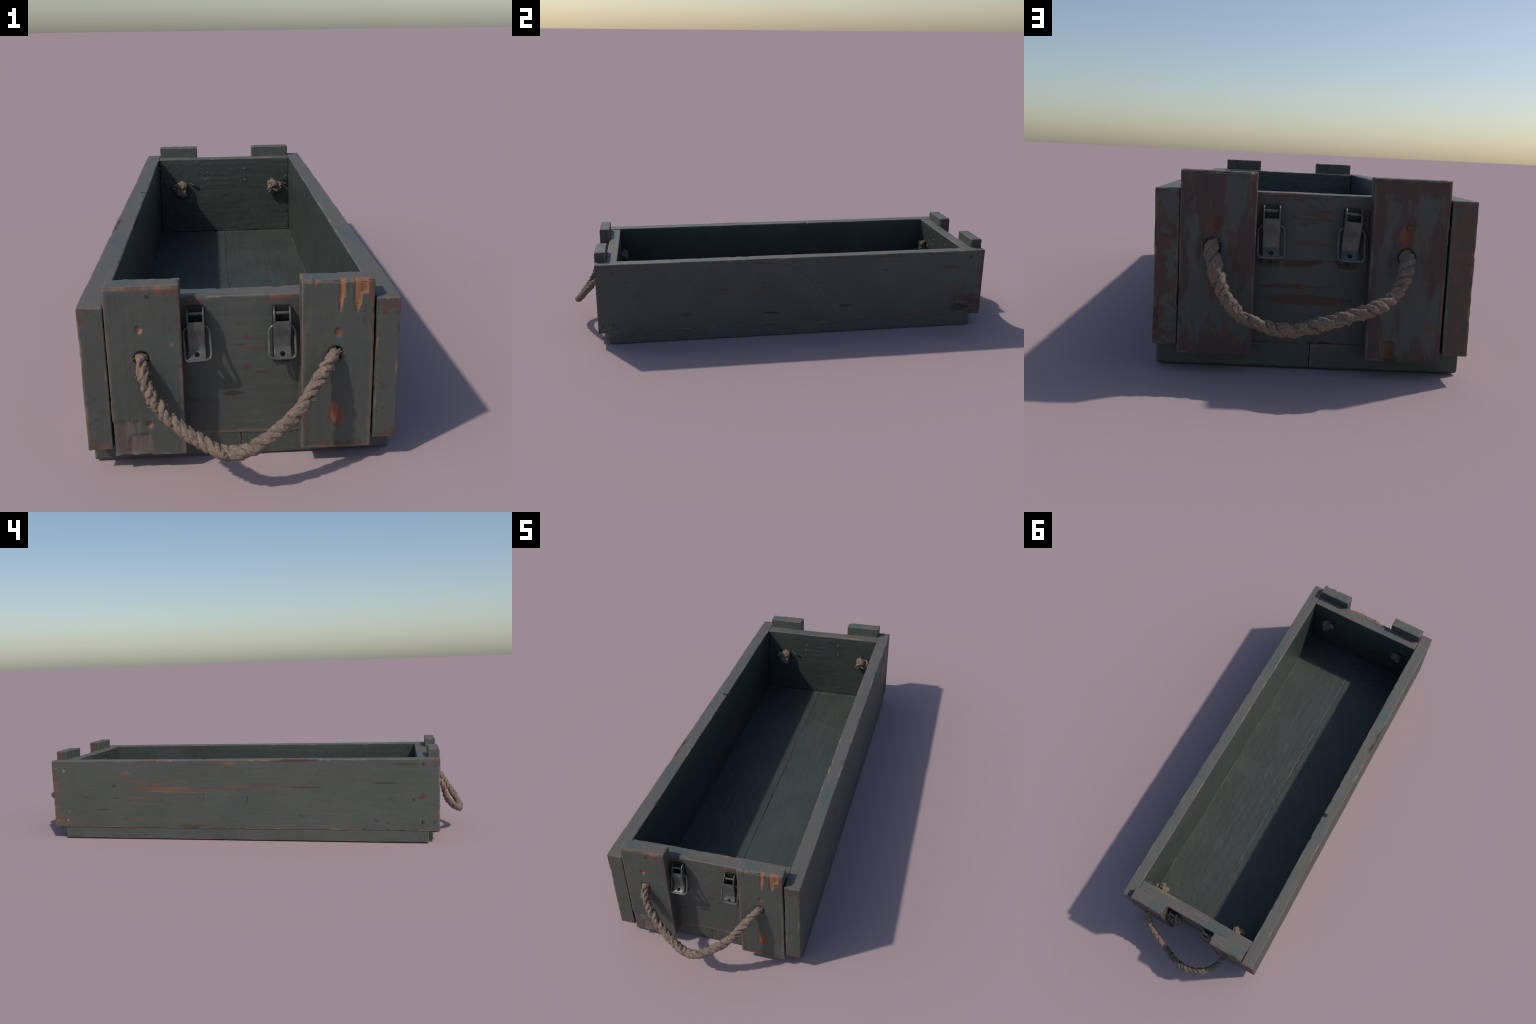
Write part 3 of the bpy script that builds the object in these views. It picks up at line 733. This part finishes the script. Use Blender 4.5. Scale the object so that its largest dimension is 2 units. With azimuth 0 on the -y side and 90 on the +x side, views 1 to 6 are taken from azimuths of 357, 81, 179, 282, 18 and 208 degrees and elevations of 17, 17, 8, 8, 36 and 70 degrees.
def latch(x, zoff, y_face, out, tilt, loop_tilt=0.0, foot=1.0):
    """draw latch; local frame: x across, y outwards, z up, origin on the board at z = 0.28"""
    base = bpy.data.objects.new("latch", None)
    # base plate is the latch's own mesh
    def place(o, parent=None):
        if parent:
            o.parent = parent
    # ---- base plate: thin rounded plate with a bent tab at the foot
    bw, zt, zb, th = 0.0185, 0.061, -0.062, 0.0022
    outline = []
    for cx, cz, a0 in ((bw - .004, zt - .004, 0), (-bw + .004, zt - .004, 90), (-bw + .004, zb + .006, 180), (bw - .004, zb + .006, 270)):
        for k in range(5):
            a = math.radians(a0 + k * 22.5)
            outline.append((cx + .004 * math.cos(a), cz + (.004 if cz > 0 else .006) * math.sin(a)))
    m = len(outline)
    v = [(p[0], -0.006, p[1]) for p in outline] + [(p[0], th, p[1]) for p in outline]
    f = [tuple(range(m)), tuple(range(2 * m - 1, m - 1, -1))] + [(i, m + i, m + (i + 1) % m, (i + 1) % m) for i in range(m)]
    plate = new_object("latch", v, f, [METAL_DARK], smooth=False)
    # ---- lever: U channel with ears, open at the top, foot flaring outwards
    W, t = 0.0170, 0.0022
    prof = [(0.0245, 0.036), (0.0235, 0.022), (0.0205, 0.004), (0.0185, -0.012), (0.0182, -0.0205), (0.0212, -0.0265), (0.0270, -0.0325), (0.0335 * foot, -0.0390)]
    v, f = sheet(prof, [W, W, W * .97, W * .95, W * .96, W, W * 1.02, W * 1.0], t, 10)
    lever = new_object("lever", v, f, [METAL])
    so = lever.modifiers.new("s", "SOLIDIFY")
    so.thickness = t
    so.offset = 0
    lever.parent = plate
    bpy.context.view_layer.update()
    # hole in the foot
    bpy.ops.mesh.primitive_cylinder_add(vertices=20, radius=0.0052, depth=0.03, location=(0, 0.0262, -0.0335), rotation=(math.radians(-38), 0, 0))
    cut = bpy.context.object
    bo = lever.modifiers.new("b", "BOOLEAN")
    bo.operation = "DIFFERENCE"
    bo.object = cut
    bo.solver = "EXACT"
    be = lever.modifiers.new("r", "BEVEL")
    be.width = 0.0006
    be.segments = 2
    be.limit_method = "ANGLE"
    be.angle_limit = math.radians(50)
    bpy.context.view_layer.update()
    apply_modifiers(lever)
    bpy.data.objects.remove(cut, do_unlink=True)
    lever.data.polygons.foreach_set("use_smooth", [True] * len(lever.data.polygons))
    lever.data.set_sharp_from_angle(angle=math.radians(35))
    # side walls with rounded ears
    for s in (-1, 1):
        side = [(0.0250, 0.036), (0.0243, 0.042), (0.0215, 0.050), (0.0165, 0.0565), (0.0100, 0.0605), (0.0035, 0.0610), (0.0030, 0.052), (0.0045, 0.040), (0.0040, 0.020),
                (0.0055, 0.000), (0.0075, -0.016), (0.0110, -0.026), (0.0185, -0.0265), (0.0182, -0.012), (0.0205, 0.004), (0.0240, 0.022)]
        k = len(side)
        xi, xo = s * (W - 0.0030), s * (W + 0.0004)
        v = [(xi, a, b) for a, b in side] + [(xo, a, b) for a, b in side]
        fc = [tuple(range(k)), tuple(range(2 * k - 1, k - 1, -1))] + [(i, k + i, k + (i + 1) % k, (i + 1) % k) for i in range(k)]
        o = new_object("lever_cheek", v, fc, [METAL], smooth=False)
        o.parent = plate
        be = o.modifiers.new("r", "BEVEL")
        be.width = 0.0008
        be.segments = 2
        bpy.context.view_layer.update()
        apply_modifiers(o)
        bpy.context.view_layer.update()
    # cross pin
    c = np.array([(xx, 0.0135, 0.0500) for xx in np.linspace(-W - .001, W + .001, 6)])
    v, f = tube(c, 0.0032, 14, 0, 0)
    o = new_object("hinge_pin", v, f, [METAL])
    o.parent = plate
    # wire loop: a rounded rectangle hanging round the lever
    hw, ztop, zbot, rc = 0.0265, 0.018, -0.0405, 0.008
    def yy(z): return np.interp(z, [zbot, -0.028, -0.005, ztop], [0.0345 * foot, 0.0265, 0.0170, 0.0105])
    lp = [(-0.012, ztop + .003), (-0.020, ztop + .002), (-0.0255, ztop - .006), (-hw, ztop - .016), (-hw, -0.010), (-hw, -0.024), (-hw, zbot + .007), (-hw + .0025, zbot + .002), (-hw + .009, zbot)]
    lp = lp + [(0, zbot - .0005)] + [(-a, b) for a, b in lp[::-1]]
    ct, st_ = math.cos(loop_tilt), math.sin(loop_tilt)
    pts = []
    for a, b in lp:
        a2, b2 = a * ct + (b - ztop) * st_, -a * st_ + (b - ztop) * ct + ztop
        pts.append((a2, float(yy(b)), b2))
    c, _ = resample(pts, 0.002)
    v, f = tube(c, 0.0030, 12, 3, 0.0001)
    o = new_object("wire_loop", v, f, [METAL])
    o.parent = plate
    # screw inside the channel and a rivet at the tab
    for zz, rr in ((0.030, 0.0062), (-0.0545, 0.0035)):
        sm = bpy.data.objects.new("screw", disc_mesh("screw", rr, 0.0025, METAL_DARK))
        bpy.context.scene.collection.objects.link(sm)
        sm.location = (0, th, zz)
        sm.rotation_euler = (math.radians(-90), 0, 0)
        sm.parent = plate
    bpy.data.objects.remove(base)
    plate.parent = root
    plate.location = (x, y_face, 0.28 + zoff)
    plate.rotation_euler = (0, tilt, 0) if out > 0 else (0, -tilt, math.pi)
    return plate

# x in the crate frame; out: +1 faces +y, -1 faces -y
latch(-0.0890, 0.000, FB_O - .0025, -1, -0.02, 0.03, 1.05)
latch(0.0815, -0.0045, FB_O - .0025, -1, 0.0, 0.0, 0.88)
latch(0.0850, -0.0065, BB_O + .0040, 1, 0.012, 0.0, 0.93)
latch(-0.0740, -0.0065, BB_O + .0040, 1, -0.070, 0.06, 0.93)

bpy.context.view_layer.update()
